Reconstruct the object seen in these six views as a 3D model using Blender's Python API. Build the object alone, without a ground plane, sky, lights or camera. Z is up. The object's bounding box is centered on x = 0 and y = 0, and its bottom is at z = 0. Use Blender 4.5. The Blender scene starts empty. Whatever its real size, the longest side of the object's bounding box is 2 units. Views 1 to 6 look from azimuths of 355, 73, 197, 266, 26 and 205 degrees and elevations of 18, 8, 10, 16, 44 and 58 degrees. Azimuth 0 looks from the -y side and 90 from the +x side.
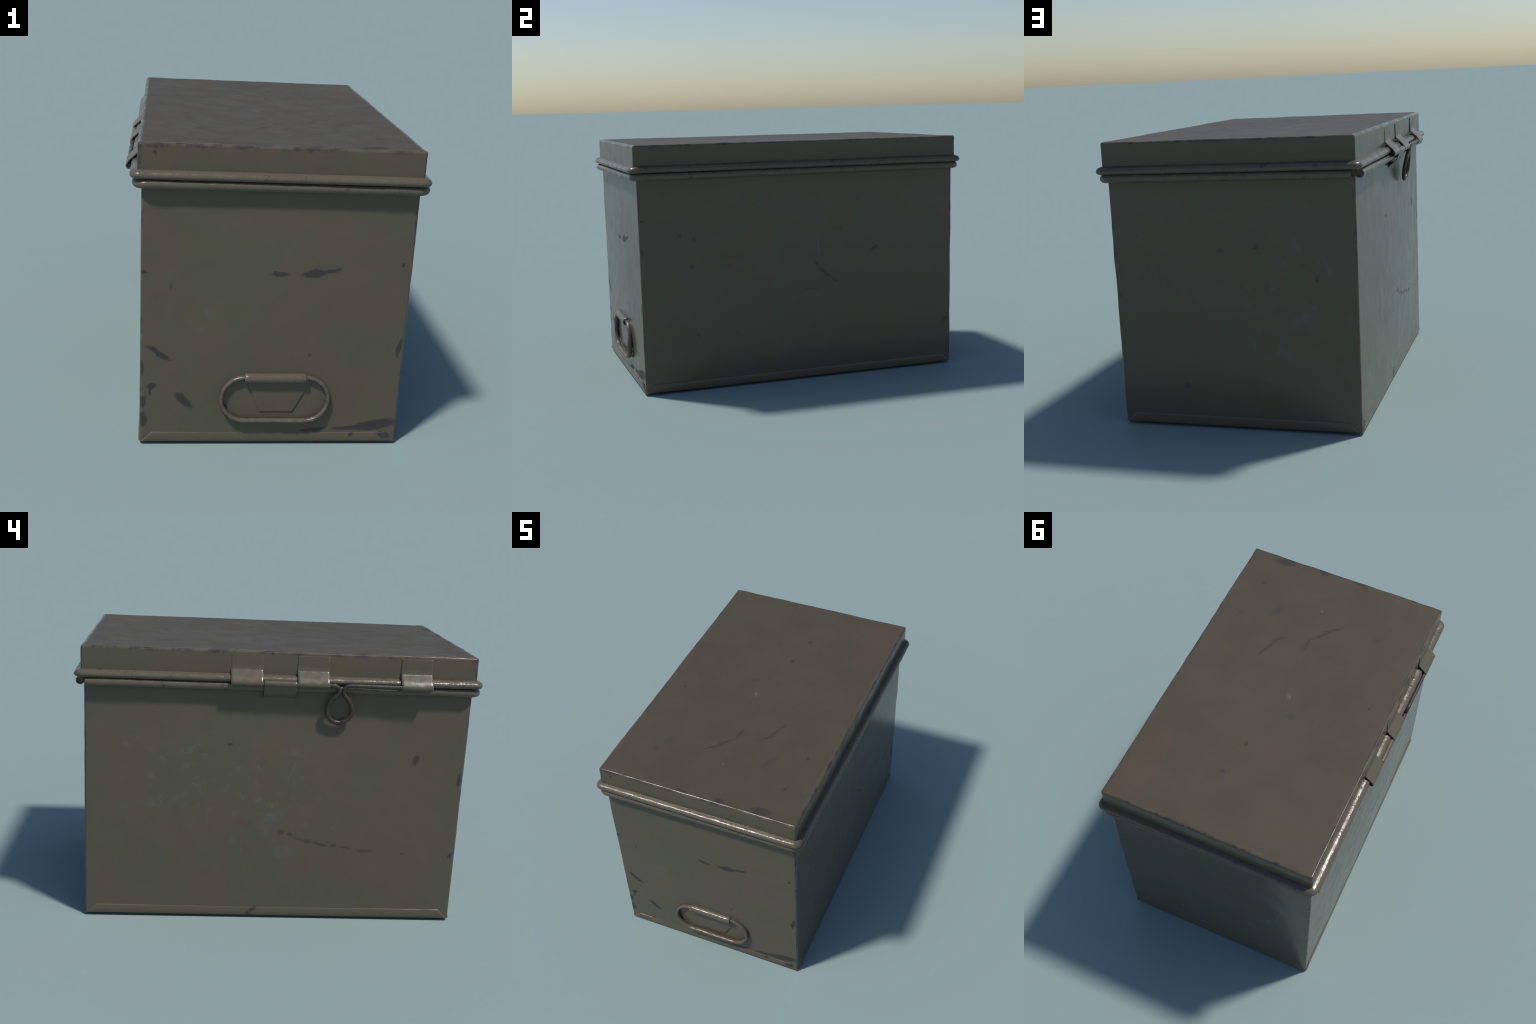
"""Old painted sheet-metal storage box: tapered body with rolled rim, lid with
rolled rim, strap hinges on a wire pin with a teardrop pull, wire drop handle."""
import bpy, bmesh, math
from mathutils import Vector, Matrix, noise

# ------------------------------------------------------------------ helpers
def new_object(name, mesh, parent, material):
    ob = bpy.data.objects.new(name, mesh)
    bpy.context.scene.collection.objects.link(ob)
    ob.parent = parent
    if material:
        mesh.materials.append(material)
    return ob


def mesh_from(name, verts, faces, smooth_angle=40):
    me = bpy.data.meshes.new(name)
    me.from_pydata([tuple(v) for v in verts], [], faces)
    bm = bmesh.new()
    bm.from_mesh(me)
    bmesh.ops.remove_doubles(bm, verts=bm.verts, dist=1e-6)
    bmesh.ops.recalc_face_normals(bm, faces=bm.faces)
    bm.to_mesh(me)
    bm.free()
    me.shade_smooth()
    me.set_sharp_from_angle(angle=math.radians(smooth_angle))
    return me


def fbm(p, scale, seed):
    q = Vector(p) * scale + Vector((seed * 7.3, seed * 3.1, seed * 5.7))
    return noise.fractal(q, 0.6, 2.0, 3)


class Placement:
    """Flat (plan) placement of the body or the lid: centre, small twist about
    z and a slight tilt of its height."""
    def __init__(self, cx, cy, twist, tilt_x=0.0, tilt_y=0.0):
        self.c, self.s = math.cos(twist), math.sin(twist)
        self.cx, self.cy, self.tx, self.ty = cx, cy, tilt_x, tilt_y

    def __call__(self, p):
        x, y, z = p
        return Vector((self.cx + x * self.c - y * self.s,
                       self.cy + x * self.s + y * self.c,
                       z + self.tx * x + self.ty * y))


BODY = Placement(0.0070, 0.0022, 0.0155, -0.002, -0.003)
LID = Placement(0.0085, 0.0020, 0.0102, -0.003, -0.004)

BODY_HX, BODY_HY = 0.5950, 0.9485
BODY_FOOT = 0.006
LID_HX, LID_HY = 0.6115, 0.9645
LID_TOP = 1.3915


def axis_steps(lo, hi, r, coarse):
    """Coordinates from lo to hi, fine inside the rounded edge zones."""
    fine = [0.0, 0.12, 0.28, 0.46, 0.66, 0.85, 1.0]
    a = [lo + r * f for f in fine]
    b = [hi - r * f for f in reversed(fine)]
    n = max(1, int((hi - lo - 2 * r) / coarse))
    mid = [lo + r + (hi - lo - 2 * r) * i / n for i in range(1, n)]
    return a + mid + b


def rounded_box(hx, hy, z0, z1, r, coarse, shape):
    """Box surface with rounded edges; shape(p) then places/dents each point."""
    xs, ys, zs = (axis_steps(-hx, hx, r, coarse), axis_steps(-hy, hy, r, coarse),
                  axis_steps(z0, z1, r, coarse))
    verts, faces, index = [], [], {}

    def add(p):
        key = (round(p[0], 6), round(p[1], 6), round(p[2], 6))
        if key not in index:
            inner = Vector((min(max(p[0], -hx + r), hx - r),
                            min(max(p[1], -hy + r), hy - r),
                            min(max(p[2], z0 + r), z1 - r)))
            d = Vector(p) - inner
            q = inner + d.normalized() * r if d.length > 1e-9 else Vector(p)
            index[key] = len(verts)
            verts.append(shape(q))
        return index[key]

    def sheet(us, vs, make):
        for i in range(len(us) - 1):
            for j in range(len(vs) - 1):
                faces.append([add(make(us[i], vs[j])), add(make(us[i + 1], vs[j])),
                              add(make(us[i + 1], vs[j + 1])), add(make(us[i], vs[j + 1]))])
    for z in (z0, z1):
        sheet(xs, ys, lambda u, v: (u, v, z))
    for y in (-hy, hy):
        sheet(xs, zs, lambda u, v: (u, y, v))
    for x in (-hx, hx):
        sheet(ys, zs, lambda u, v: (x, u, v))
    return verts, faces


def rounded_rectangle(hx, hy, r, step, seg=8):
    """Closed plan outline, counter-clockwise from the (-x,+y) corner, as
    (point, outward direction)."""
    out = []
    for (sx, sy, a0) in ((-1, 1, 90), (-1, -1, 180), (1, -1, 270), (1, 1, 0)):
        cx, cy = sx * (hx - r), sy * (hy - r)
        for k in range(seg + 1):
            a = math.radians(a0 + 90 * k / seg)
            d = Vector((math.cos(a), math.sin(a)))
            out.append((Vector((cx, cy)) + d * r, d))
    # subdivide straight runs
    res, n = [], len(out)
    for i in range(n):
        p, d = out[i]
        q, e = out[(i + 1) % n]
        res.append((p, d))
        L = (q - p).length
        m = int(L / step)
        for k in range(1, m):
            t = k / m
            res.append((p.lerp(q, t), d.lerp(e, t).normalized()))
    return res


def sweep_profile(path, profile, place, closed, wobble=0.0, seed=1):
    """Carry a closed (offset, z) profile along a plan outline."""
    verts, faces = [], []
    m = len(profile)
    for (p, d) in path:
        for (o, z) in profile:
            q = Vector((p.x + d.x * o, p.y + d.y * o, z))
            if wobble:
                w = wobble * fbm(q, 7.0, seed) + 0.5 * wobble * fbm(q, 28.0, seed + 2)
                q += Vector((d.x * w, d.y * w, 0.6 * w))
            verts.append(place(q))
    n = len(path)
    for i in range(n if closed else n - 1):
        a, b = i * m, ((i + 1) % n) * m
        for k in range(m):
            faces.append([a + k, a + (k + 1) % m, b + (k + 1) % m, b + k])
    return verts, faces


def tube(points, radius, ring=14, closed=False, wobble=0.0, seed=3):
    """Round wire along a 3D path, ends domed."""
    n = len(points)
    verts, faces = [], []
    tang = []
    for i in range(n):
        a = points[(i - 1) % n] if (closed or i > 0) else points[i]
        b = points[(i + 1) % n] if (closed or i < n - 1) else points[i]
        tang.append((b - a).normalized())
    up = Vector((1, 0, 0)) if abs(tang[0].x) < 0.8 else Vector((0, 0, 1))
    nrm = (up - tang[0] * up.dot(tang[0])).normalized()
    stations = []
    for i in range(n):
        if i:
            nrm = (nrm - tang[i] * nrm.dot(tang[i])).normalized()
        stations.append((points[i], tang[i], nrm.copy(), radius))
    if not closed:
        head, tail = stations[0], stations[-1]
        pre = [(head[0] - head[1] * radius * 0.45 * s, head[1], head[2], radius * c)
               for s, c in ((1.0, 0.35), (0.7, 0.75))]
        post = [(tail[0] + tail[1] * radius * 0.45 * s, tail[1], tail[2], radius * c)
                for s, c in ((0.7, 0.75), (1.0, 0.35))]
        stations = pre + stations + post
    for (p, t, nr, r) in stations:
        bi = t.cross(nr)
        for k in range(ring):
            a = 2 * math.pi * k / ring
            d = nr * math.cos(a) + bi * math.sin(a)
            q = p + d * r
            if wobble:
                q += d * wobble * fbm(q, 45.0, seed)
            verts.append(q)
    m = len(stations)
    for i in range(m if closed else m - 1):
        a, b = i * ring, ((i + 1) % m) * ring
        for k in range(ring):
            faces.append([a + k, a + (k + 1) % ring, b + (k + 1) % ring, b + k])
    if not closed:
        faces.append(list(range(ring))[::-1])
        faces.append([(m - 1) * ring + k for k in range(ring)])
    return verts, faces


def smooth_path(ctrl, per=8, closed=False):
    """Catmull-Rom curve through control points."""
    pts, n = [], len(ctrl)
    c = [Vector(p) for p in ctrl]
    for i in range(n if closed else n - 1):
        p0 = c[(i - 1) % n] if (closed or i > 0) else c[i] * 2 - c[i + 1]
        p1, p2 = c[i], c[(i + 1) % n]
        p3 = c[(i + 2) % n] if (closed or i + 2 < n) else p2 * 2 - p1
        for k in range(per):
            t = k / per
            pts.append(0.5 * ((2 * p1) + (p2 - p0) * t + (2 * p0 - 5 * p1 + 4 * p2 - p3) * t * t
                              + (3 * p1 - p0 - 3 * p2 + p3) * t ** 3))
    if not closed:
        pts.append(c[-1])
    return pts


def bent_sheet(center_line, thickness, width, bevel=0.0022, wobble=0.0008, seed=5):
    """Sheet-metal strap: a (x, z) centre line given a thickness, extruded
    along y from -width/2 to width/2."""
    n = len(center_line)
    left, right = [], []
    for i in range(n):
        a = Vector(center_line[max(i - 1, 0)])
        b = Vector(center_line[min(i + 1, n - 1)])
        t = (b - a).normalized()
        nr = Vector((-t.y, t.x))
        p = Vector(center_line[i])
        left.append(p + nr * thickness / 2)
        right.append(p - nr * thickness / 2)
    outline = left + right[::-1]
    m, seg = len(outline), 14
    stations = [(-width / 2, 1), (-width / 2 + bevel, 0)]
    stations += [(-width / 2 + width * k / seg, 0) for k in range(1, seg)]
    stations += [(width / 2 - bevel, 0), (width / 2, 1)]
    verts, faces = [], []
    for (y, shrink) in stations:
        for k, o in enumerate(outline):
            i = k if k < n else m - 1 - k
            p = Vector(center_line[i])
            q = p + (o - p) * (0.55 if shrink else 1.0)
            v = Vector((q.x, y, q.y))
            w = wobble * fbm(v, 24.0, seed)
            verts.append(v + Vector((w, 0, w * 0.5)))
    s = len(stations)
    for i in range(s - 1):
        a, b = i * m, (i + 1) * m
        for k in range(m):
            faces.append([a + k, a + (k + 1) % m, b + (k + 1) % m, b + k])
    for base, flip in ((0, True), ((s - 1) * m, False)):
        for k in range(n - 1):
            f = [base + k, base + k + 1, base + m - 2 - k, base + m - 1 - k]
            faces.append(f[::-1] if flip else f)
    return verts, faces


def arc(cx, cz, r, a0, a1, n):
    return [(cx + r * math.cos(math.radians(a0 + (a1 - a0) * k / n)),
             cz + r * math.sin(math.radians(a0 + (a1 - a0) * k / n))) for k in range(n + 1)]


# ---------------------------------------------------------------- materials
class Nodes:
    def __init__(self, name):
        self.mat = bpy.data.materials.new(name)
        self.mat.use_nodes = True
        self.nt = self.mat.node_tree
        self.nt.nodes.clear()
        self.out = self.nt.nodes.new("ShaderNodeOutputMaterial")
        self.bsdf = self.nt.nodes.new("ShaderNodeBsdfPrincipled")
        self.nt.links.new(self.bsdf.outputs[0], self.out.inputs[0])
        self.co = self.nt.nodes.new("ShaderNodeTexCoord").outputs["Object"]

    def link(self, a, b):
        if isinstance(a, (int, float)):
            b.default_value = a
        elif isinstance(a, (tuple, list)):
            b.default_value = tuple(a) + ((1.0,) if len(a) == 3 and len(b.default_value) == 4 else ())
        else:
            self.nt.links.new(a, b)

    def math(self, op, a, b=0.0, c=None, clamp=False):
        n = self.nt.nodes.new("ShaderNodeMath")
        n.operation, n.use_clamp = op, clamp
        self.link(a, n.inputs[0])
        self.link(b, n.inputs[1])
        if c is not None:
            self.link(c, n.inputs[2])
        return n.outputs[0]

    def vec(self, op, a, b=(0, 0, 0), scale=None):
        n = self.nt.nodes.new("ShaderNodeVectorMath")
        n.operation = op
        self.link(a, n.inputs[0])
        if op not in ("LENGTH", "SCALE"):
            self.link(b, n.inputs[1])
        if scale is not None:
            self.link(scale, n.inputs["Scale"])
        return n.outputs["Value"] if op == "LENGTH" else n.outputs["Vector"]

    def noise(self, scale, detail=3.0, rough=0.55, co=None, color=False, stretch=None):
        v = co if co is not None else self.co
        if stretch:
            v = self.vec("MULTIPLY", v, stretch)
        n = self.nt.nodes.new("ShaderNodeTexNoise")
        self.link(v, n.inputs["Vector"])
        n.inputs["Scale"].default_value = scale
        n.inputs["Detail"].default_value = detail
        n.inputs["Roughness"].default_value = rough
        return n.outputs["Color" if color else "Fac"]

    def ramp(self, v, lo, hi, a=0.0, b=1.0):
        n = self.nt.nodes.new("ShaderNodeMapRange")
        n.interpolation_type = "SMOOTHSTEP"
        self.link(v, n.inputs["Value"])
        for k, x in (("From Min", lo), ("From Max", hi), ("To Min", a), ("To Max", b)):
            n.inputs[k].default_value = x
        return n.outputs["Result"]

    def mix(self, fac, a, b):
        n = self.nt.nodes.new("ShaderNodeMix")
        n.data_type = "RGBA"
        self.link(fac, n.inputs["Factor"])
        self.link(a, n.inputs[6])
        self.link(b, n.inputs[7])
        return n.outputs[2]

    def xyz(self, v=None):
        n = self.nt.nodes.new("ShaderNodeSeparateXYZ")
        self.link(v if v is not None else self.co, n.inputs[0])
        return n.outputs

    def marks(self, face, plane, rows, co, soft=0.55):
        """Union of elongated blots lying on one face of the box.
        rows: (a, b, half length, half width, angle in the face)."""
        total = None
        for (a, b, hl, hw, ang) in rows:
            m = self.nt.nodes.new("ShaderNodeMapping")
            m.vector_type = "TEXTURE"
            self.link(co, m.inputs["Vector"])
            r = math.radians(ang)
            if face == "y":      # (x, z) face
                loc, rot, sc = (a, plane, b), (0, -r, 0), (hl, 0.06, hw)
            elif face == "x":    # (y, z) face
                loc, rot, sc = (plane, a, b), (r, 0, 0), (0.06, hl, hw)
            else:                # (x, y) face
                loc, rot, sc = (a, b, plane), (0, 0, r), (hl, hw, 0.04)
            m.inputs["Location"].default_value = loc
            m.inputs["Rotation"].default_value = rot
            m.inputs["Scale"].default_value = sc
            d = self.ramp(self.vec("LENGTH", m.outputs[0]), 1.0 - soft / 2, 1.0 + soft / 2, 1.0, 0.0)
            total = d if total is None else self.math("MAXIMUM", total, d)
        return total

    def edge_distance(self, place, hx, hy, z_top=None, z_bot=None):
        """0 on the edges of a placed box, growing away from them: the second
        smallest of the distances to its faces."""
        m = self.nt.nodes.new("ShaderNodeMapping")
        m.vector_type = "TEXTURE"
        self.link(self.co, m.inputs["Vector"])
        m.inputs["Location"].default_value = (place.cx, place.cy, 0)
        m.inputs["Rotation"].default_value = (0, 0, math.atan2(place.s, place.c))
        x, y, z = self.xyz(m.outputs[0])
        dx = self.math("SUBTRACT", hx, self.math("ABSOLUTE", x))
        dy = self.math("SUBTRACT", hy, self.math("ABSOLUTE", y))
        dz = None
        if z_top is not None:
            dz = self.math("ABSOLUTE", self.math("SUBTRACT", z_top, z))
        if z_bot is not None:
            e = self.math("ABSOLUTE", self.math("SUBTRACT", z, z_bot))
            dz = e if dz is None else self.math("MINIMUM", dz, e)
        hi = self.math("MAXIMUM", dx, dy)
        lo = self.math("MINIMUM", dx, dy)
        self.inset = lo                      # plan distance in from the nearest wall
        return self.math("MINIMUM", hi, self.math("MAXIMUM", lo, dz))

    def finish(self, color, rough, bump_height=None, strength=0.2, distance=0.002, metallic=0.0,
               spec=0.30):
        self.link(color, self.bsdf.inputs["Base Color"])
        self.link(rough, self.bsdf.inputs["Roughness"])
        self.link(metallic, self.bsdf.inputs["Metallic"])
        self.link(spec, self.bsdf.inputs["Specular IOR Level"])
        if bump_height is not None:
            b = self.nt.nodes.new("ShaderNodeBump")
            b.inputs["Strength"].default_value = strength
            b.inputs["Distance"].default_value = distance
            self.link(bump_height, b.inputs["Height"])
            self.link(b.outputs[0], self.bsdf.inputs["Normal"])
        return self.mat


OLIVE = (0.105, 0.095, 0.064)
BROWN = (0.113, 0.093, 0.067)
MOSS = (0.110, 0.097, 0.050)
PALE = (0.125, 0.127, 0.118)
CHIP = (0.042, 0.038, 0.040)
RUST = (0.110, 0.062, 0.038)
DUST_BROWN = (0.116, 0.093, 0.070)


def paint(N):
    """Mottled olive-brown paint; returns colour, roughness, bump height."""
    n1 = N.noise(2.6, 4.0, 0.6)
    n2 = N.noise(5.5, 3.0, 0.55, co=N.vec("ADD", N.co, (3.1, 7.7, 1.3)))
    fine = N.noise(38.0, 4.0, 0.6)
    speck = N.noise(11.0, 6.0, 0.75, co=N.vec("ADD", N.co, (5.3, 0.7, 2.9)))
    col = N.mix(N.ramp(n1, 0.42, 0.58), OLIVE, BROWN)
    col = N.mix(N.ramp(n2, 0.56, 0.74, 0.0, 0.6), col, MOSS)
    col = N.mix(N.ramp(fine, 0.60, 0.82, 0.0, 0.16), col, PALE)
    col = N.mix(N.ramp(speck, 0.64, 0.72, 0.0, 0.35), col, CHIP)
    rough = N.ramp(N.noise(9.0, 4.0, 0.65), 0.30, 0.72, 0.16, 0.25)
    h = N.math("ADD", N.math("MULTIPLY", fine, 0.35), N.noise(60.0, 3.0, 0.6, stretch=(1, 1, 0.35)))
    return col, rough, h


def warped(N, amount, scale=22.0):
    w = N.vec("SUBTRACT", N.noise(scale, 4.0, 0.65, color=True), (0.5, 0.5, 0.5))
    return N.vec("ADD", N.co, N.vec("SCALE", w, scale=amount))


# Marks on the four walls: (position along wall, height, half length, half width, angle)
WALLS = {
    "front": dict(face="y", plane=-0.945,
        light=[(-0.34, 0.60, 0.03, 0.02, 0), (-0.30, 0.575, 0.022, 0.018, 0), (-0.44, 0.66, 0.012, 0.03, 0),
               (-0.27, 0.64, 0.02, 0.03, 20)],
        dark=[(0.031, 0.831, 0.036, 0.012, 3), (0.181, 0.836, 0.059, 0.018, 5), (0.262, 0.851, 0.044, 0.008, 12),
              (-0.491, 0.451, 0.065, 0.013, -33), (-0.375, 0.219, 0.051, 0.020, -40),
              (-0.520, 0.288, 0.022, 0.017, 23), (-0.529, 0.263, 0.006, 0.021, 0),
              (-0.566, 0.827, 0.018, 0.011, 0), (-0.567, 0.375, 0.013, 0.040, 0),
              (-0.562, 0.210, 0.020, 0.030, 0), (-0.560, 0.124, 0.022, 0.038, 0), (0.591, 0.485, 0.044, 0.013, 78),
              (0.510, 0.096, 0.105, 0.026, 9), (0.400, 0.082, 0.085, 0.014, 5), (0.219, 0.074, 0.065, 0.011, 7),
              (0.404, 0.046, 0.012, 0.010, 0), (0.555, 0.045, 0.035, 0.014, -21), (0.576, 0.883, 0.009, 0.012, 0)],
        faint=[(-0.444, 0.765, 0.006, 0.014, 0), (0.184, 0.448, 0.008, 0.013, 0)], rust=[]),
    "left": dict(face="x", plane=-0.598,
        light=[(-0.091, 0.887, 0.027, 0.010, 3), (-0.083, 0.798, 0.069, 0.007, 113), (-0.030, 0.678, 0.020, 0.013, 0),
               (0.077, 0.642, 0.018, 0.015, 0), (-0.001, 0.548, 0.064, 0.027, 147), (-0.066, 0.366, 0.051, 0.029, 0),
               (0.466, 0.658, 0.046, 0.011, 137), (0.609, 0.601, 0.081, 0.008, 9), (0.378, 0.708, 0.034, 0.006, 64),
               (0.436, 0.883, 0.054, 0.020, 157)],
        dark=[(-0.705, 0.871, 0.027, 0.016, 105), (0.233, 0.928, 0.013, 0.009, 0), (-0.935, 0.765, 0.033, 0.013, 89),
              (-0.930, 0.361, 0.017, 0.014, 114), (0.086, 0.042, 0.032, 0.012, 141)],
        faint=[(-0.046, 0.473, 0.026, 0.014, 0), (-0.088, 0.464, 0.013, 0.010, 0), (-0.135, 0.441, 0.033, 0.006, 19),
               (-0.182, 0.428, 0.020, 0.012, 9), (-0.248, 0.412, 0.037, 0.007, 11), (-0.318, 0.407, 0.019, 0.008, 0),
               (-0.379, 0.395, 0.026, 0.007, 11), (-0.478, 0.380, 0.035, 0.008, 0), (-0.680, 0.366, 0.014, 0.008, 0)],
        rust=[(0.129, 0.380, 0.014, 0.039, 150), (0.14, 0.52, 0.06, 0.02, 30)]),
    "right": dict(face="x", plane=0.600,
        light=[(0.128, 1.045, 0.006, 0.060, 0), (0.099, 0.785, 0.006, 0.093, 0), (0.378, 1.027, 0.011, 0.015, 0),
               (0.878, 1.019, 0.043, 0.006, 5), (0.165, 1.021, 0.023, 0.022, 0)],
        dark=[(0.141, 0.622, 0.053, 0.010, -40), (0.089, 0.675, 0.014, 0.009, -51), (0.198, 0.573, 0.017, 0.009, -23),
              (-0.651, 0.706, 0.013, 0.011, 0), (-0.714, 0.884, 0.013, 0.008, 0), (-0.630, 0.863, 0.013, 0.008, -33),
              (0.450, 0.746, 0.027, 0.008, 33), (0.236, 0.875, 0.009, 0.009, 0), (0.924, 0.280, 0.023, 0.016, 0),
              (-0.920, 0.979, 0.012, 0.008, 0), (-0.925, 0.808, 0.010, 0.015, 0)],
        faint=[(0.052, 0.528, 0.052, 0.004, 0), (-0.622, 0.319, 0.011, 0.009, 0)],
        rust=[(-0.422, 0.754, 0.055, 0.021, 0), (-0.429, 0.706, 0.027, 0.015, 16), (-0.402, 0.313, 0.020, 0.011, 0)]),
    "back": dict(face="y", plane=0.947,
        light=[(-0.463, 0.794, 0.081, 0.009, 64), (-0.324, 0.896, 0.061, 0.010, 63), (-0.340, 0.546, 0.066, 0.031, 145),
               (-0.252, 0.378, 0.063, 0.034, 29), (-0.219, 1.024, 0.017, 0.006, 0)],
        dark=[(0.252, 0.208, 0.016, 0.018, 0), (0.579, 0.848, 0.012, 0.013, 0), (0.580, 0.766, 0.010, 0.009, 0),
              (0.577, 0.650, 0.012, 0.016, 0)],
        faint=[(-0.417, 0.742, 0.008, 0.021, 20), (0.045, 0.868, 0.018, 0.011, 0), (-0.129, 0.890, 0.015, 0.011, 0)],
        rust=[]),
}


def body_material(side):
    W = WALLS[side]
    N = Nodes("body_paint_" + side)
    col, rough, h = paint(N)
    co = warped(N, 0.035)
    light = N.math("MULTIPLY", N.marks(W["face"], W["plane"], W["light"], co, 1.2),
                   N.ramp(N.noise(26.0, 4.0, 0.7), 0.35, 0.65, 0.05, 0.30 if side == "front" else 0.55))
    haze_zone = {"left": [(0.30, 0.70, 0.62, 0.34, 12)], "back": [(-0.25, 0.62, 0.22, 0.45, 10)]}.get(side)
    if haze_zone:
        haze = N.math("MULTIPLY", N.marks(W["face"], W["plane"], haze_zone, N.co, 1.4),
                      N.ramp(N.noise(17.0, 5.0, 0.7), 0.54, 0.72))
        light = N.math("MAXIMUM", light, N.math("MULTIPLY", haze, 0.7))
    col = N.mix(light, col, PALE)
    if W["rust"]:
        col = N.mix(N.math("MULTIPLY", N.marks(W["face"], W["plane"], W["rust"], co, 1.3), 0.35), col, RUST)
    dark = N.math("MULTIPLY", N.marks(W["face"], W["plane"], W["dark"], co, 0.6 if side == "front" else 0.9),
                  {"front": 1.0, "left": 0.9}.get(side, 0.65))
    dark = N.math("MAXIMUM", dark, N.math("MULTIPLY", N.marks(W["face"], W["plane"], W["faint"], co, 0.9), 0.6))
    # broken wear along the upright corners and the foot
    e = N.edge_distance(BODY, BODY_HX, BODY_HY, z_bot=0.0)
    ragged = N.math("ADD", e, N.math("MULTIPLY", N.math("SUBTRACT", N.noise(30.0, 4.0, 0.7), 0.5), 0.045))
    wear = N.math("MULTIPLY", N.ramp(ragged, 0.000, 0.012, 1.0, 0.0),
                  N.ramp(N.noise(9.0, 3.0, 0.6), 0.46, 0.60))
    dark = N.math("MAXIMUM", dark, N.math("MULTIPLY", wear, 0.8))
    rub = N.math("MULTIPLY", N.ramp(e, 0.002, 0.014, 1.0, 0.0), N.ramp(N.noise(8.0, 4.0, 0.6), 0.35, 0.6))
    col = N.mix(N.math("MULTIPLY", rub, 0.5), col, DUST_BROWN)
    col = N.mix(N.math("MULTIPLY", dark, 0.9), col, CHIP)
    rough = N.math("ADD", rough, N.math("MULTIPLY", light, 0.10))
    rough = N.math("ADD", rough, N.math("MULTIPLY", dark, 0.35))
    hh = N.math("SUBTRACT", h, N.math("MULTIPLY", dark, 1.2))
    return N.finish(col, rough, hh, 0.045, 0.002)


def lid_material():
    N = Nodes("lid_paint")
    col, rough, h = paint(N)
    co = warped(N, 0.05)
    co_fine = warped(N, 0.03, 40.0)
    e = N.edge_distance(LID, LID_HX, LID_HY, z_top=LID_TOP)
    top = N.ramp(N.inset, 0.003, 0.014)
    plateau = N.ramp(N.inset, 0.010, 0.024)
    # settled brown grime on the top plate
    grime = N.ramp(N.noise(4.5, 5.0, 0.62), 0.36, 0.66, 0.74, 0.94)
    col = N.mix(N.math("MULTIPLY", top, grime), col, (0.071, 0.0580, 0.0400))
    red = N.marks("z", 1.388, [(0.50, 0.71, 0.10, 0.24, -4)], co_fine, 0.35)
    col = N.mix(N.math("MULTIPLY", red, 0.20), col, (0.125, 0.070, 0.052))
    scr = N.marks("z", 1.388, [
        (-0.067, -0.555, 0.060, 0.009, 40), (-0.021, -0.494, 0.055, 0.010, 51), (0.032, -0.396, 0.048, 0.011, 89),
        (0.197, -0.361, 0.046, 0.008, 44), (0.228, -0.281, 0.071, 0.010, 69)], co_fine, 0.8)
    col = N.mix(N.math("MULTIPLY", scr, 0.62), col, (0.055, 0.034, 0.027))
    spots = N.marks("z", 1.388, [
        (0.083, 0.584, 0.013, 0.016, 22), (0.048, 0.369, 0.009, 0.013, 21), (0.463, -0.713, 0.010, 0.012, 22),
        (0.402, -0.922, 0.064, 0.028, 9), (0.160, -0.934, 0.030, 0.017, 0), (-0.067, -0.946, 0.037, 0.013, 0),
        (0.491, -0.444, 0.011, 0.010, 22), (-0.472, -0.123, 0.009, 0.009, 22)], co_fine, 0.7)
    faint = N.marks("z", 1.388, [(-0.368, -0.695, 0.020, 0.018, 22), (0.296, -0.546, 0.065, 0.024, 62),
                                 (-0.33, -0.60, 0.03, 0.02, 50), (-0.10, 0.10, 0.04, 0.02, 20)], co, 1.2)
    spots = N.math("MAXIMUM", spots, N.math("MULTIPLY", faint, 0.45))
    side = N.marks("y", -0.958, [(-0.52, 1.355, 0.006, 0.012, 0)], co, 0.8)
    spots = N.math("MAXIMUM", spots, side)
    ragged = N.math("ADD", e, N.math("MULTIPLY", N.math("SUBTRACT", N.noise(26.0, 4.0, 0.7), 0.5), 0.060))
    wear = N.math("MULTIPLY", N.ramp(ragged, 0.002, 0.018, 1.0, 0.0),
                  N.ramp(N.noise(8.0, 4.0, 0.62), 0.45, 0.58))
    rub = N.math("MULTIPLY", N.ramp(e, 0.006, 0.030, 1.0, 0.0), N.ramp(N.noise(7.0, 3.0, 0.6), 0.36, 0.6))
    col = N.mix(N.math("MULTIPLY", rub, 0.6), col, DUST_BROWN)
    dark = N.math("MAXIMUM", spots, wear)
    col = N.mix(N.math("MULTIPLY", dark, 0.8), col, CHIP)
    fleck = N.marks("z", 1.388, [(-0.03, -0.02, 0.012, 0.02, 30), (0.05, -0.66, 0.008, 0.008, 0)], co_fine, 1.0)
    col = N.mix(N.math("MULTIPLY", fleck, 0.5), col, (0.16, 0.15, 0.13))
    rough = N.math("ADD", N.math("ADD", rough, N.math("MULTIPLY", plateau, 0.33)), N.math("MULTIPLY", dark, 0.06))
    # dinted arrises: the relief grows towards the top edges
    hh = N.math("SUBTRACT", N.math("MULTIPLY", h, 0.5), N.math("MULTIPLY", dark, 1.0))
    dint = N.math("MULTIPLY", N.ramp(e, 0.006, 0.022, 1.0, 0.0), N.noise(36.0, 3.0, 0.6))
    hh = N.math("ADD", hh, N.math("MULTIPLY", dint, 7.0))
    return N.finish(col, rough, hh, 0.05, 0.002, spec=0.24)


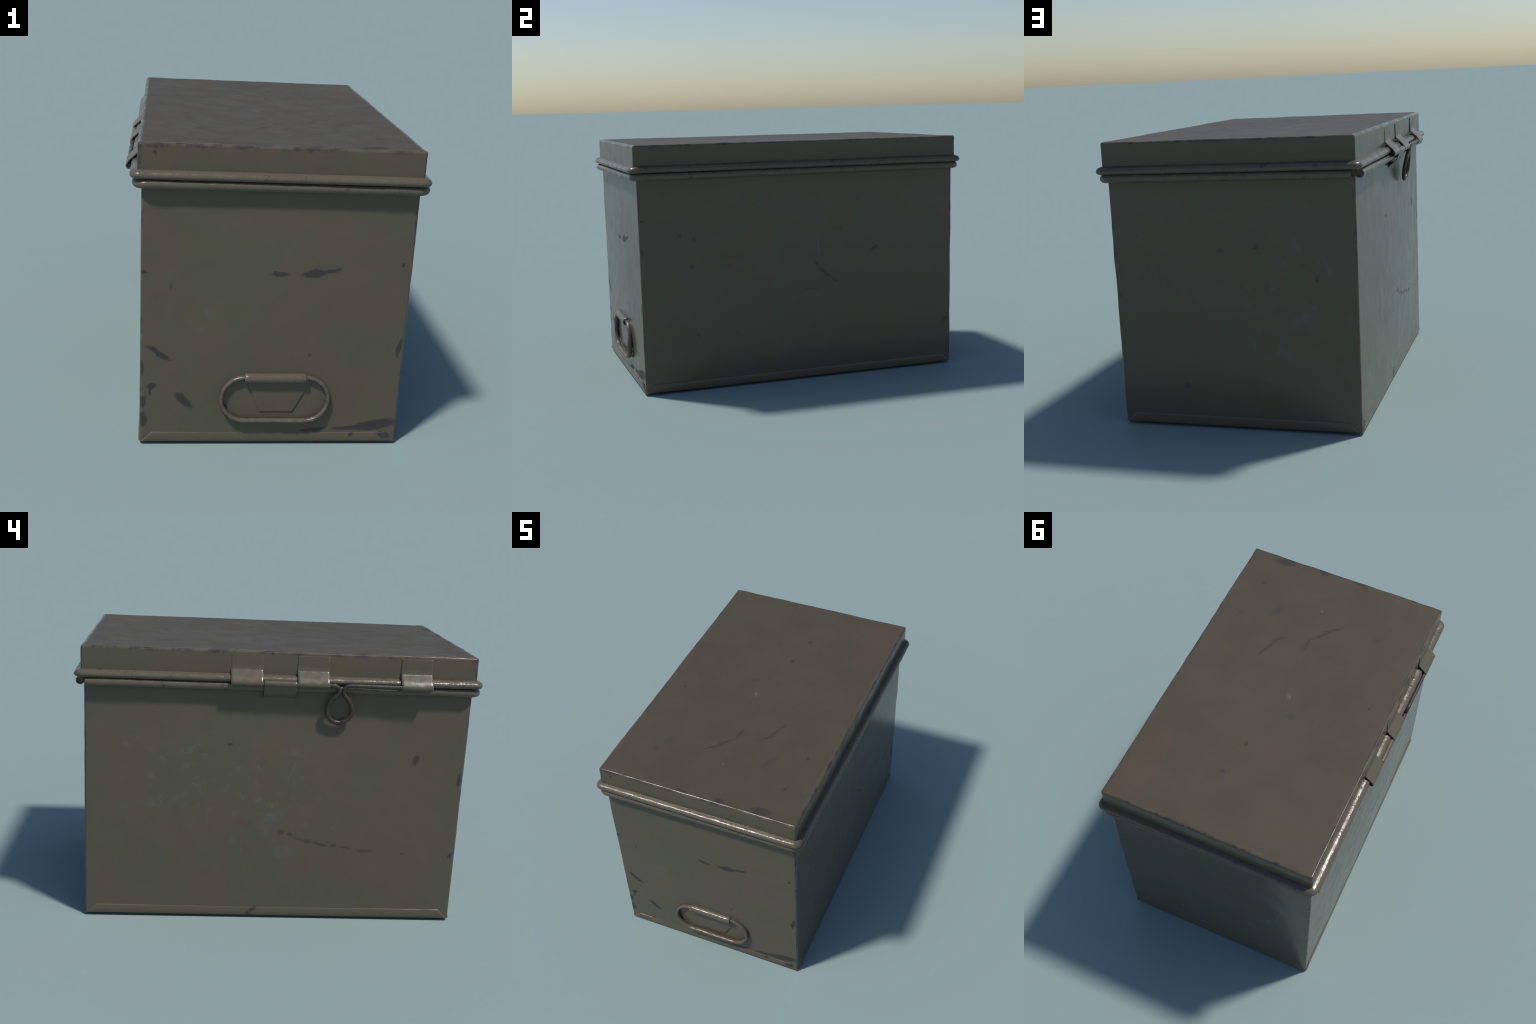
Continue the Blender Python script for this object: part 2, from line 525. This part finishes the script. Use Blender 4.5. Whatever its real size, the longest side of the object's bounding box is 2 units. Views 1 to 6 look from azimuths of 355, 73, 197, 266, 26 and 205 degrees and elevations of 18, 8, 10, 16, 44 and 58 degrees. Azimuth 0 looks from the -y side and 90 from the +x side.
def rim_material():
    """Rubbed, glossier paint with brown grime for rims, straps and wire."""
    N = Nodes("rubbed_paint")
    col, rough, h = paint(N)
    col = N.mix(N.ramp(N.noise(8.0, 4.0, 0.62), 0.36, 0.66, 0.15, 0.85), col, DUST_BROWN)
    dark = N.ramp(N.noise(24.0, 4.0, 0.65), 0.60, 0.68)
    col = N.mix(N.math("MULTIPLY", dark, 0.6), col, CHIP)
    rust = N.ramp(N.noise(3.3, 5.0, 0.7, co=N.vec("ADD", N.co, (9, 2, 4))), 0.66, 0.76)
    rust = N.math("MAXIMUM", rust, N.marks("x", 0.645, [(0.24, 1.235, 0.022, 0.035, 0)], warped(N, 0.03), 1.2))
    col = N.mix(N.math("MULTIPLY", rust, 0.5), col, RUST)
    rough = N.ramp(N.noise(14.0, 4.0, 0.65), 0.32, 0.70, 0.17, 0.36)
    bump = N.math("ADD", N.noise(60.0, 4.0, 0.6), N.math("MULTIPLY", N.noise(24.0, 2.0), 0.8))
    return N.finish(col, rough, bump, 0.45, 0.003, spec=0.36)


def strap_material():
    """Same paint as the walls, rubbed bare-brown and glossy on the hinge sheet."""
    N = Nodes("strap_paint")
    col, rough, h = paint(N)
    col = N.mix(N.ramp(N.noise(16.0, 4.0, 0.62), 0.42, 0.68, 0.0, 0.5), col, DUST_BROWN)
    col = N.mix(N.ramp(N.noise(30.0, 3.0, 0.65), 0.66, 0.76, 0.0, 0.5), col, CHIP)
    rough = N.ramp(N.noise(22.0, 4.0, 0.65), 0.32, 0.70, 0.20, 0.36)
    return N.finish(col, rough, N.noise(40.0, 3.0, 0.6), 0.12, 0.003)


def bare_wire_material():
    N = Nodes("rusty_wire")
    n = N.noise(30.0, 4.0, 0.65)
    col = N.mix(N.ramp(n, 0.36, 0.62), (0.046, 0.041, 0.036), (0.064, 0.046, 0.036))
    col = N.mix(N.ramp(N.noise(16.0, 4.0, 0.6), 0.60, 0.72, 0.0, 0.7), col, (0.13, 0.06, 0.03))
    rough = N.ramp(N.noise(20.0), 0.3, 0.7, 0.24, 0.42)
    return N.finish(col, rough, N.noise(70.0, 4.0, 0.6), 0.30, 0.003)


SIDES = ("front", "back", "left", "right")
M_WALL = {k: body_material(k) for k in SIDES}
M_LID, M_RIM = lid_material(), rim_material()
M_STRAP, M_WIRE = strap_material(), bare_wire_material()


def side_of(c):
    u, w = c.x, c.y
    if abs(w) > abs(u):
        return "front" if w < 0 else "back"
    return "left" if u < 0 else "right"

# --------------------------------------------------------------------- root
box = bpy.data.objects.new("metal_storage_box", None)
bpy.context.scene.collection.objects.link(box)
box["label"] = "worn olive-brown sheet metal box with hinged lid"
box["category"] = "metal box"

# --------------------------------------------------------------------- body
def belly(u, w):
    """Smooth swelling of a wall, u and w in -1..1 across it."""
    u, w = min(1, abs(u)), min(1, abs(w))
    return (0.5 + 0.5 * math.cos(math.pi * u)) ** 0.6 * (0.5 + 0.5 * math.cos(math.pi * w)) ** 0.6


def shape_body(q):
    t = q.z / 1.2
    k = 0.0022 * (2 * t - 1)                       # the walls lean out by a few mm
    x, y = q.x * (1 + k / BODY_HX), q.y * (1 + k / BODY_HY)
    w = 0.0011 * fbm(q, 3.0, 1) + 0.0009 * fbm(q, 14.0, 2)
    edge_x = min(1, abs(q.x) / BODY_HX) ** 8
    edge_y = min(1, abs(q.y) / BODY_HY) ** 8
    zz = (q.z - 0.56) / 0.62
    swell_x = (0.013 * belly((q.y - 0.05) / 0.93, zz) if q.x < 0
               else 0.0095 * belly((q.y - 0.15) / 0.93, zz))
    swell_y = 0.0115 * belly(q.x / 0.58, zz) if q.y < 0 else 0.0
    x += (w + swell_x) * (1 if q.x > 0 else -1) * edge_x
    y += (w + swell_y) * (1 if q.y > 0 else -1) * edge_y
    z = q.z
    p = BODY((x, y, z))
    if z < 0.06:                                   # flat on the ground
        p.z = z + (p.z - z) * (z - BODY_FOOT) / (0.06 - BODY_FOOT)
    return p


v, f = rounded_box(BODY_HX, BODY_HY, BODY_FOOT, 1.246, 0.012, 0.028, shape_body)
body = new_object("body", mesh_from("body", v, f, 60), box, None)
for k in SIDES:
    body.data.materials.append(M_WALL[k])
for poly in body.data.polygons:
    poly.material_index = SIDES.index(side_of(poly.normal))


def base_flange(axis, sign):
    """Proud folded strip along the foot of one wall, mitred at its ends."""
    half = (BODY_HX if axis == "y" else BODY_HY) - 0.0035
    wall = (BODY_HY if axis == "y" else BODY_HX) - 0.0018
    proud, height, cut = 0.0040, 0.0600, 0.050
    n = 90
    cols = []
    rows = [(0.012, -0.4, 0.0), (0.0130, 0.6, 0.02), (0.016, 1.0, 0.10), (0.030, 1.0, 0.45),
            (height - 0.006, 1.0, 0.90), (height - 0.002, 0.75, 0.97), (height, 0.1, 1.0),
            (height + 0.0005, -0.6, 1.0)]
    verts, faces = [], []
    for (z, out, c) in rows:
        h = half - cut * c
        ends = [(-h, -0.6), (-h + 0.003, 0.6), (-h + 0.007, 1.0)]
        line = ends + [(-h + 0.007 + (2 * h - 0.014) * k / n, 1.0) for k in range(1, n)] \
            + [(h - 0.007, 1.0), (h - 0.003, 0.6), (h, -0.6)]
        for (u, e) in line:
            d = wall + proud * min(out, e)
            p = Vector((u, sign * d, z)) if axis == "y" else Vector((sign * d, u, z))
            w = 0.0012 * fbm(p, 22.0, 8)
            p.z += w if z > 0.04 else 0
            q = BODY((p.x, p.y, 0))
            verts.append(Vector((q.x, q.y, p.z)))
    m = len(verts) // len(rows)
    for r in range(len(rows) - 1):
        for k in range(m - 1):
            a = r * m + k
            faces.append([a, a + 1, a + m + 1, a + m])
    return verts, faces


for (axis, sign, side) in (("y", -1, "front"), ("y", 1, "back"), ("x", -1, "left"), ("x", 1, "right")):
    v, f = base_flange(axis, sign)
    new_object("base_flange", mesh_from("base_flange", v, f, 50), body, M_WALL[side])

# rolled body rim: one bent tube left open at the (-x,+y) corner
RIM_R = 0.0205
rim_path = [pd for pd in rounded_rectangle(BODY_HX + 0.003, BODY_HY + 0.003, 0.022, 0.012)]


rim_path = [(p + Vector((0.0025 * max(0.0, d.x), 0)), d) for (p, d) in rim_path if not (p.x < -0.56 and p.y > 0.92)]
gap = next(i for i in range(len(rim_path)) if rim_path[i][0].x < -0.58 and rim_path[i - 1][0].y > 0.9)
open_path = rim_path[gap:] + rim_path[:gap]
open_path = ([(Vector((-BODY_HX - 0.003, 0.9415)), Vector((-1, 0)))] + open_path
             + [(Vector((-0.5885, BODY_HY + 0.003)), Vector((0, 1)))])


def rim_circle(r, squash=1.0):
    return [(0.0190 + r * math.cos(2 * math.pi * k / 18) * (1.02),
             1.2185 + r * squash * math.sin(2 * math.pi * k / 18)) for k in range(18)]


outer, fo = sweep_profile(open_path, rim_circle(RIM_R, 1.0), BODY, False, 0.0014, 11)
m, n = 18, len(open_path)
verts = list(outer)
faces = list(fo)
for end in (0, n - 1):                              # rolled edge: hollow tube ends
    base = len(verts)
    p, d = open_path[end]
    nxt = open_path[1][0] if end == 0 else open_path[n - 2][0]
    t = (nxt - p).normalized()
    for (r, depth) in ((RIM_R - 0.005, 0.0), (RIM_R - 0.006, 0.012)):
        for (o, z) in rim_circle(r):
            verts.append(BODY((p.x + d.x * o + t.x * depth, p.y + d.y * o + t.y * depth, z)))
    for k in range(m):
        a, b = end * m + k, end * m + (k + 1) % m
        faces.append([a, b, base + (k + 1) % m, base + k])
        faces.append([base + k, base + (k + 1) % m, base + m + (k + 1) % m, base + m + k])
    faces.append([base + m + k for k in range(m)])
new_object("body_rim", mesh_from("body_rim", verts, faces, 45), body, M_RIM)

# ---------------------------------------------------------------------- lid
def shape_lid(q):
    rim_zone = max(abs(q.x) / LID_HX, abs(q.y) / LID_HY) ** 12
    w = 0.0014 * fbm(q, 3.2, 21) + (0.0001 + 0.0009 * rim_zone) * fbm(q, 18.0, 22)
    x, y, z = q
    x += w * (1 if x > 0 else -1) * min(1, abs(x) / LID_HX) ** 8
    y += w * (1 if y > 0 else -1) * min(1, abs(y) / LID_HY) ** 8
    if z > LID_TOP - 0.01:                         # dished top plate
        z += w - 0.0115 * belly(x / LID_HX, y / LID_HY)
    return LID((x, y, z))


v, f = rounded_box(LID_HX, LID_HY, 1.250, LID_TOP, 0.0125, 0.024, shape_lid)
lid = new_object("lid", mesh_from("lid", v, f, 60), box, M_LID)

lid_rim_profile = [(-0.010, 1.277), (0.000, 1.2785), (0.004, 1.277), (0.011, 1.2755), (0.020, 1.2725),
                   (0.027, 1.2665), (0.0315, 1.2585), (0.0320, 1.2530), (0.0285, 1.2460), (0.0220, 1.2410),
                   (0.0120, 1.2385), (0.002, 1.2380), (-0.010, 1.2385)]
path = rounded_rectangle(LID_HX, LID_HY, 0.010, 0.012, 6)
v, f = sweep_profile(path, lid_rim_profile, LID, True, 0.0014, 31)
new_object("lid_rim", mesh_from("lid_rim", v, f, 50), lid, M_RIM)

# -------------------------------------------------------------------- hinge
PIN_X, PIN_Z = -0.6415, 1.2425          # wire axis, level with the rim gap
CURL = 0.0135
strap_line = [(-0.5985, 1.3745), (-0.6020, 1.3735), (-0.6028, 1.350), (-0.6032, 1.325), (-0.6036, 1.307),
              (-0.6060, 1.3005), (-0.6110, 1.2955), (-0.6190, 1.288), (-0.6320, 1.2755), (-0.6435, 1.2645)] \
    + arc(PIN_X, PIN_Z, CURL, 140, 320, 12)
v, f = bent_sheet([(x - PIN_X, z - PIN_Z) for (x, z) in strap_line], 0.0062, 0.155)
strap_mesh = mesh_from("hinge_strap", v, f, 45)
strap = None
for yc in (0.1615, -0.1605, -0.6665):
    ob = new_object("hinge_strap", strap_mesh, lid, M_STRAP) if strap is None else strap.copy()
    if strap is None:
        strap = ob
    else:
        bpy.context.scene.collection.objects.link(ob)
    ob.location = (PIN_X - 0.0083 * yc, yc, PIN_Z - 0.004 * yc)
    ob.rotation_euler = (-0.004, 0, 0.0083)

knuckle_line = arc(PIN_X, PIN_Z - 0.001, CURL, 30, 218, 12) + [
    (-0.6465, 1.2240), (-0.6410, 1.2110), (-0.6330, 1.1970), (-0.6210, 1.1840), (-0.6070, 1.1740), (-0.5960, 1.1670),
    (-0.5900, 1.1580), (-0.5885, 1.1480), (-0.5880, 1.1310)]
v, f = bent_sheet([(x - PIN_X, z - PIN_Z) for (x, z) in knuckle_line], 0.0050, 0.158, seed=9)
knuckle = new_object("hinge_knuckle", mesh_from("hinge_knuckle", v, f, 45), body, M_STRAP)
knuckle.location = (PIN_X, -0.001, PIN_Z)
knuckle.rotation_euler = (-0.004, 0, 0.0120)

# wire pin: two strands twisted at a neck into a hanging teardrop
def pin_point(y, z, x=None):
    lean = (PIN_Z - z) * 0.165
    return Vector(((PIN_X - 0.0083 * y + lean - 0.003) if x is None else x, y, z - 0.004 * y))


LY, LZ, LR = -0.2965, 1.1165, 0.0615
ctrl = [pin_point(0.225, PIN_Z), pin_point(0.05, PIN_Z), pin_point(-0.16, PIN_Z), pin_point(-0.245, PIN_Z),
        pin_point(-0.268, 1.2405), pin_point(-0.2835, 1.230), pin_point(-0.2885, 1.214)]
ctrl += [pin_point(-0.2790, 1.196), pin_point(-0.2580, 1.174)]
for a in (150, 180, 210, 240, 270, 300, 330, 360, 390):     # circle seen from outside, left side first
    ang = math.radians(a)
    ctrl.append(pin_point(LY - LR * math.cos(ang), LZ + LR * math.sin(ang)))
ctrl += [pin_point(-0.3350, 1.174), pin_point(-0.3140, 1.196), pin_point(-0.3085, 1.214),
         pin_point(-0.3125, 1.230), pin_point(-0.3260, 1.2415), pin_point(-0.350, PIN_Z + 0.0015),
         pin_point(-0.48, PIN_Z + 0.001), pin_point(-0.62, PIN_Z), pin_point(-0.735, PIN_Z)]
v, f = tube(smooth_path(ctrl, 7), 0.0106, 14, False, 0.0008)
new_object("hinge_pin", mesh_from("hinge_pin", v, f, 60), box, M_WIRE)

# ------------------------------------------------------------------- handle
HX, HZ, HY = 0.0375, 0.2345, -0.9600
H_HALF, H_R = 0.2430, 0.1060            # centre-line half length and end radius
pts = []
for (sx, a0) in ((1, -90), (-1, 90)):
    for k in range(25):
        a = math.radians(a0 + 180 * k / 24)
        cx = HX + sx * (H_HALF - H_R)
        pts.append(Vector((cx + H_R * math.cos(a) * (1.0), 0, HZ + H_R * math.sin(a))))
    if sx == 1:
        x0, x1 = HX + H_HALF - H_R, HX - H_HALF + H_R
        pts += [Vector((x0 + (x1 - x0) * k / 24, 0, HZ + H_R)) for k in range(1, 24)]
x0, x1 = HX - H_HALF + H_R, HX + H_HALF - H_R
pts += [Vector((x0 + (x1 - x0) * k / 24, 0, HZ - H_R)) for k in range(1, 24)]
for p in pts:
    p.y = HY + 0.0155 * (p.x - HX) - 0.004 * (1 - (p.z - HZ + H_R) / (2 * H_R))
v, f = tube(pts, 0.0102, 16, True, 0.0022, 41)
for p in v:                              # flat-sided bar, deeper than it is wide
    c = HY + 0.0155 * (p.x - HX)
    p.y = c + (p.y - c) * 1.35
handle = new_object("handle", mesh_from("handle", v, f, 60), box, M_RIM)

# sheet sleeve rolled round the top bar, running down behind it as a plate
SL, SR = -0.1030, 0.1745
SZ = HZ + H_R - 0.004
sleeve_line = arc(HY, SZ, 0.0187, -55, 300, 26)     # (y, z) roll
v, f = bent_sheet([(y, z) for (y, z) in sleeve_line], 0.0098, SR - SL, 0.0025, 0.0009, 51)
v = [Vector((p.y + (SL + SR) / 2, p.x + 0.0155 * p.y, p.z)) for p in v]
new_object("handle_sleeve", mesh_from("handle_sleeve", v, f, 45), handle, M_RIM)


def bracket():
    """Tapered plate lying flat on the bellied wall below the sleeve."""
    outline = [(0.3450, SL, SR), (0.3060, SL, SR), (0.2700, SL + 0.0153, SR - 0.0179),
               (0.2350, SL + 0.0301, SR - 0.0352), (0.2000, SL + 0.0449, SR - 0.0526), (0.1690, SL + 0.0580, SR - 0.0680)]
    bev = 0.0020
    lines = [outline[0]] + outline[1:-1] + [(outline[-1][0] + bev, outline[-1][1], outline[-1][2]), outline[-1]]
    cols = 24
    verts, faces = [], []

    def skin(x, z, out):
        q = Vector((x - BODY.cx, -BODY_HY, z))
        p = shape_body(q)
        return Vector((p.x, p.y - out, z))
    for i, (z, l, r) in enumerate(lines):
        low = i == len(lines) - 1
        us = [l, l] + [l + bev + (r - l - 2 * bev) * k / cols for k in range(cols + 1)] + [r, r]
        outs = [-0.003, 0.0042] + [0.0052] * (cols + 1) + [0.0042, -0.003]
        for u, o in zip(us, outs):
            verts.append(skin(u, z, min(o, 0.0040) if low else o))
    n = cols + 5
    for k in range(n):
        p = verts[(len(lines) - 1) * n + k]
        verts.append(skin(p.x, lines[-1][0] - 0.0024, -0.003))
    for r in range(len(lines)):
        for k in range(n - 1):
            a = r * n + k
            faces.append([a, a + 1, a + n + 1, a + n])
    return verts, faces


v, f = bracket()
new_object("handle_bracket", mesh_from("handle_bracket", v, f, 12), handle, M_WALL["front"])
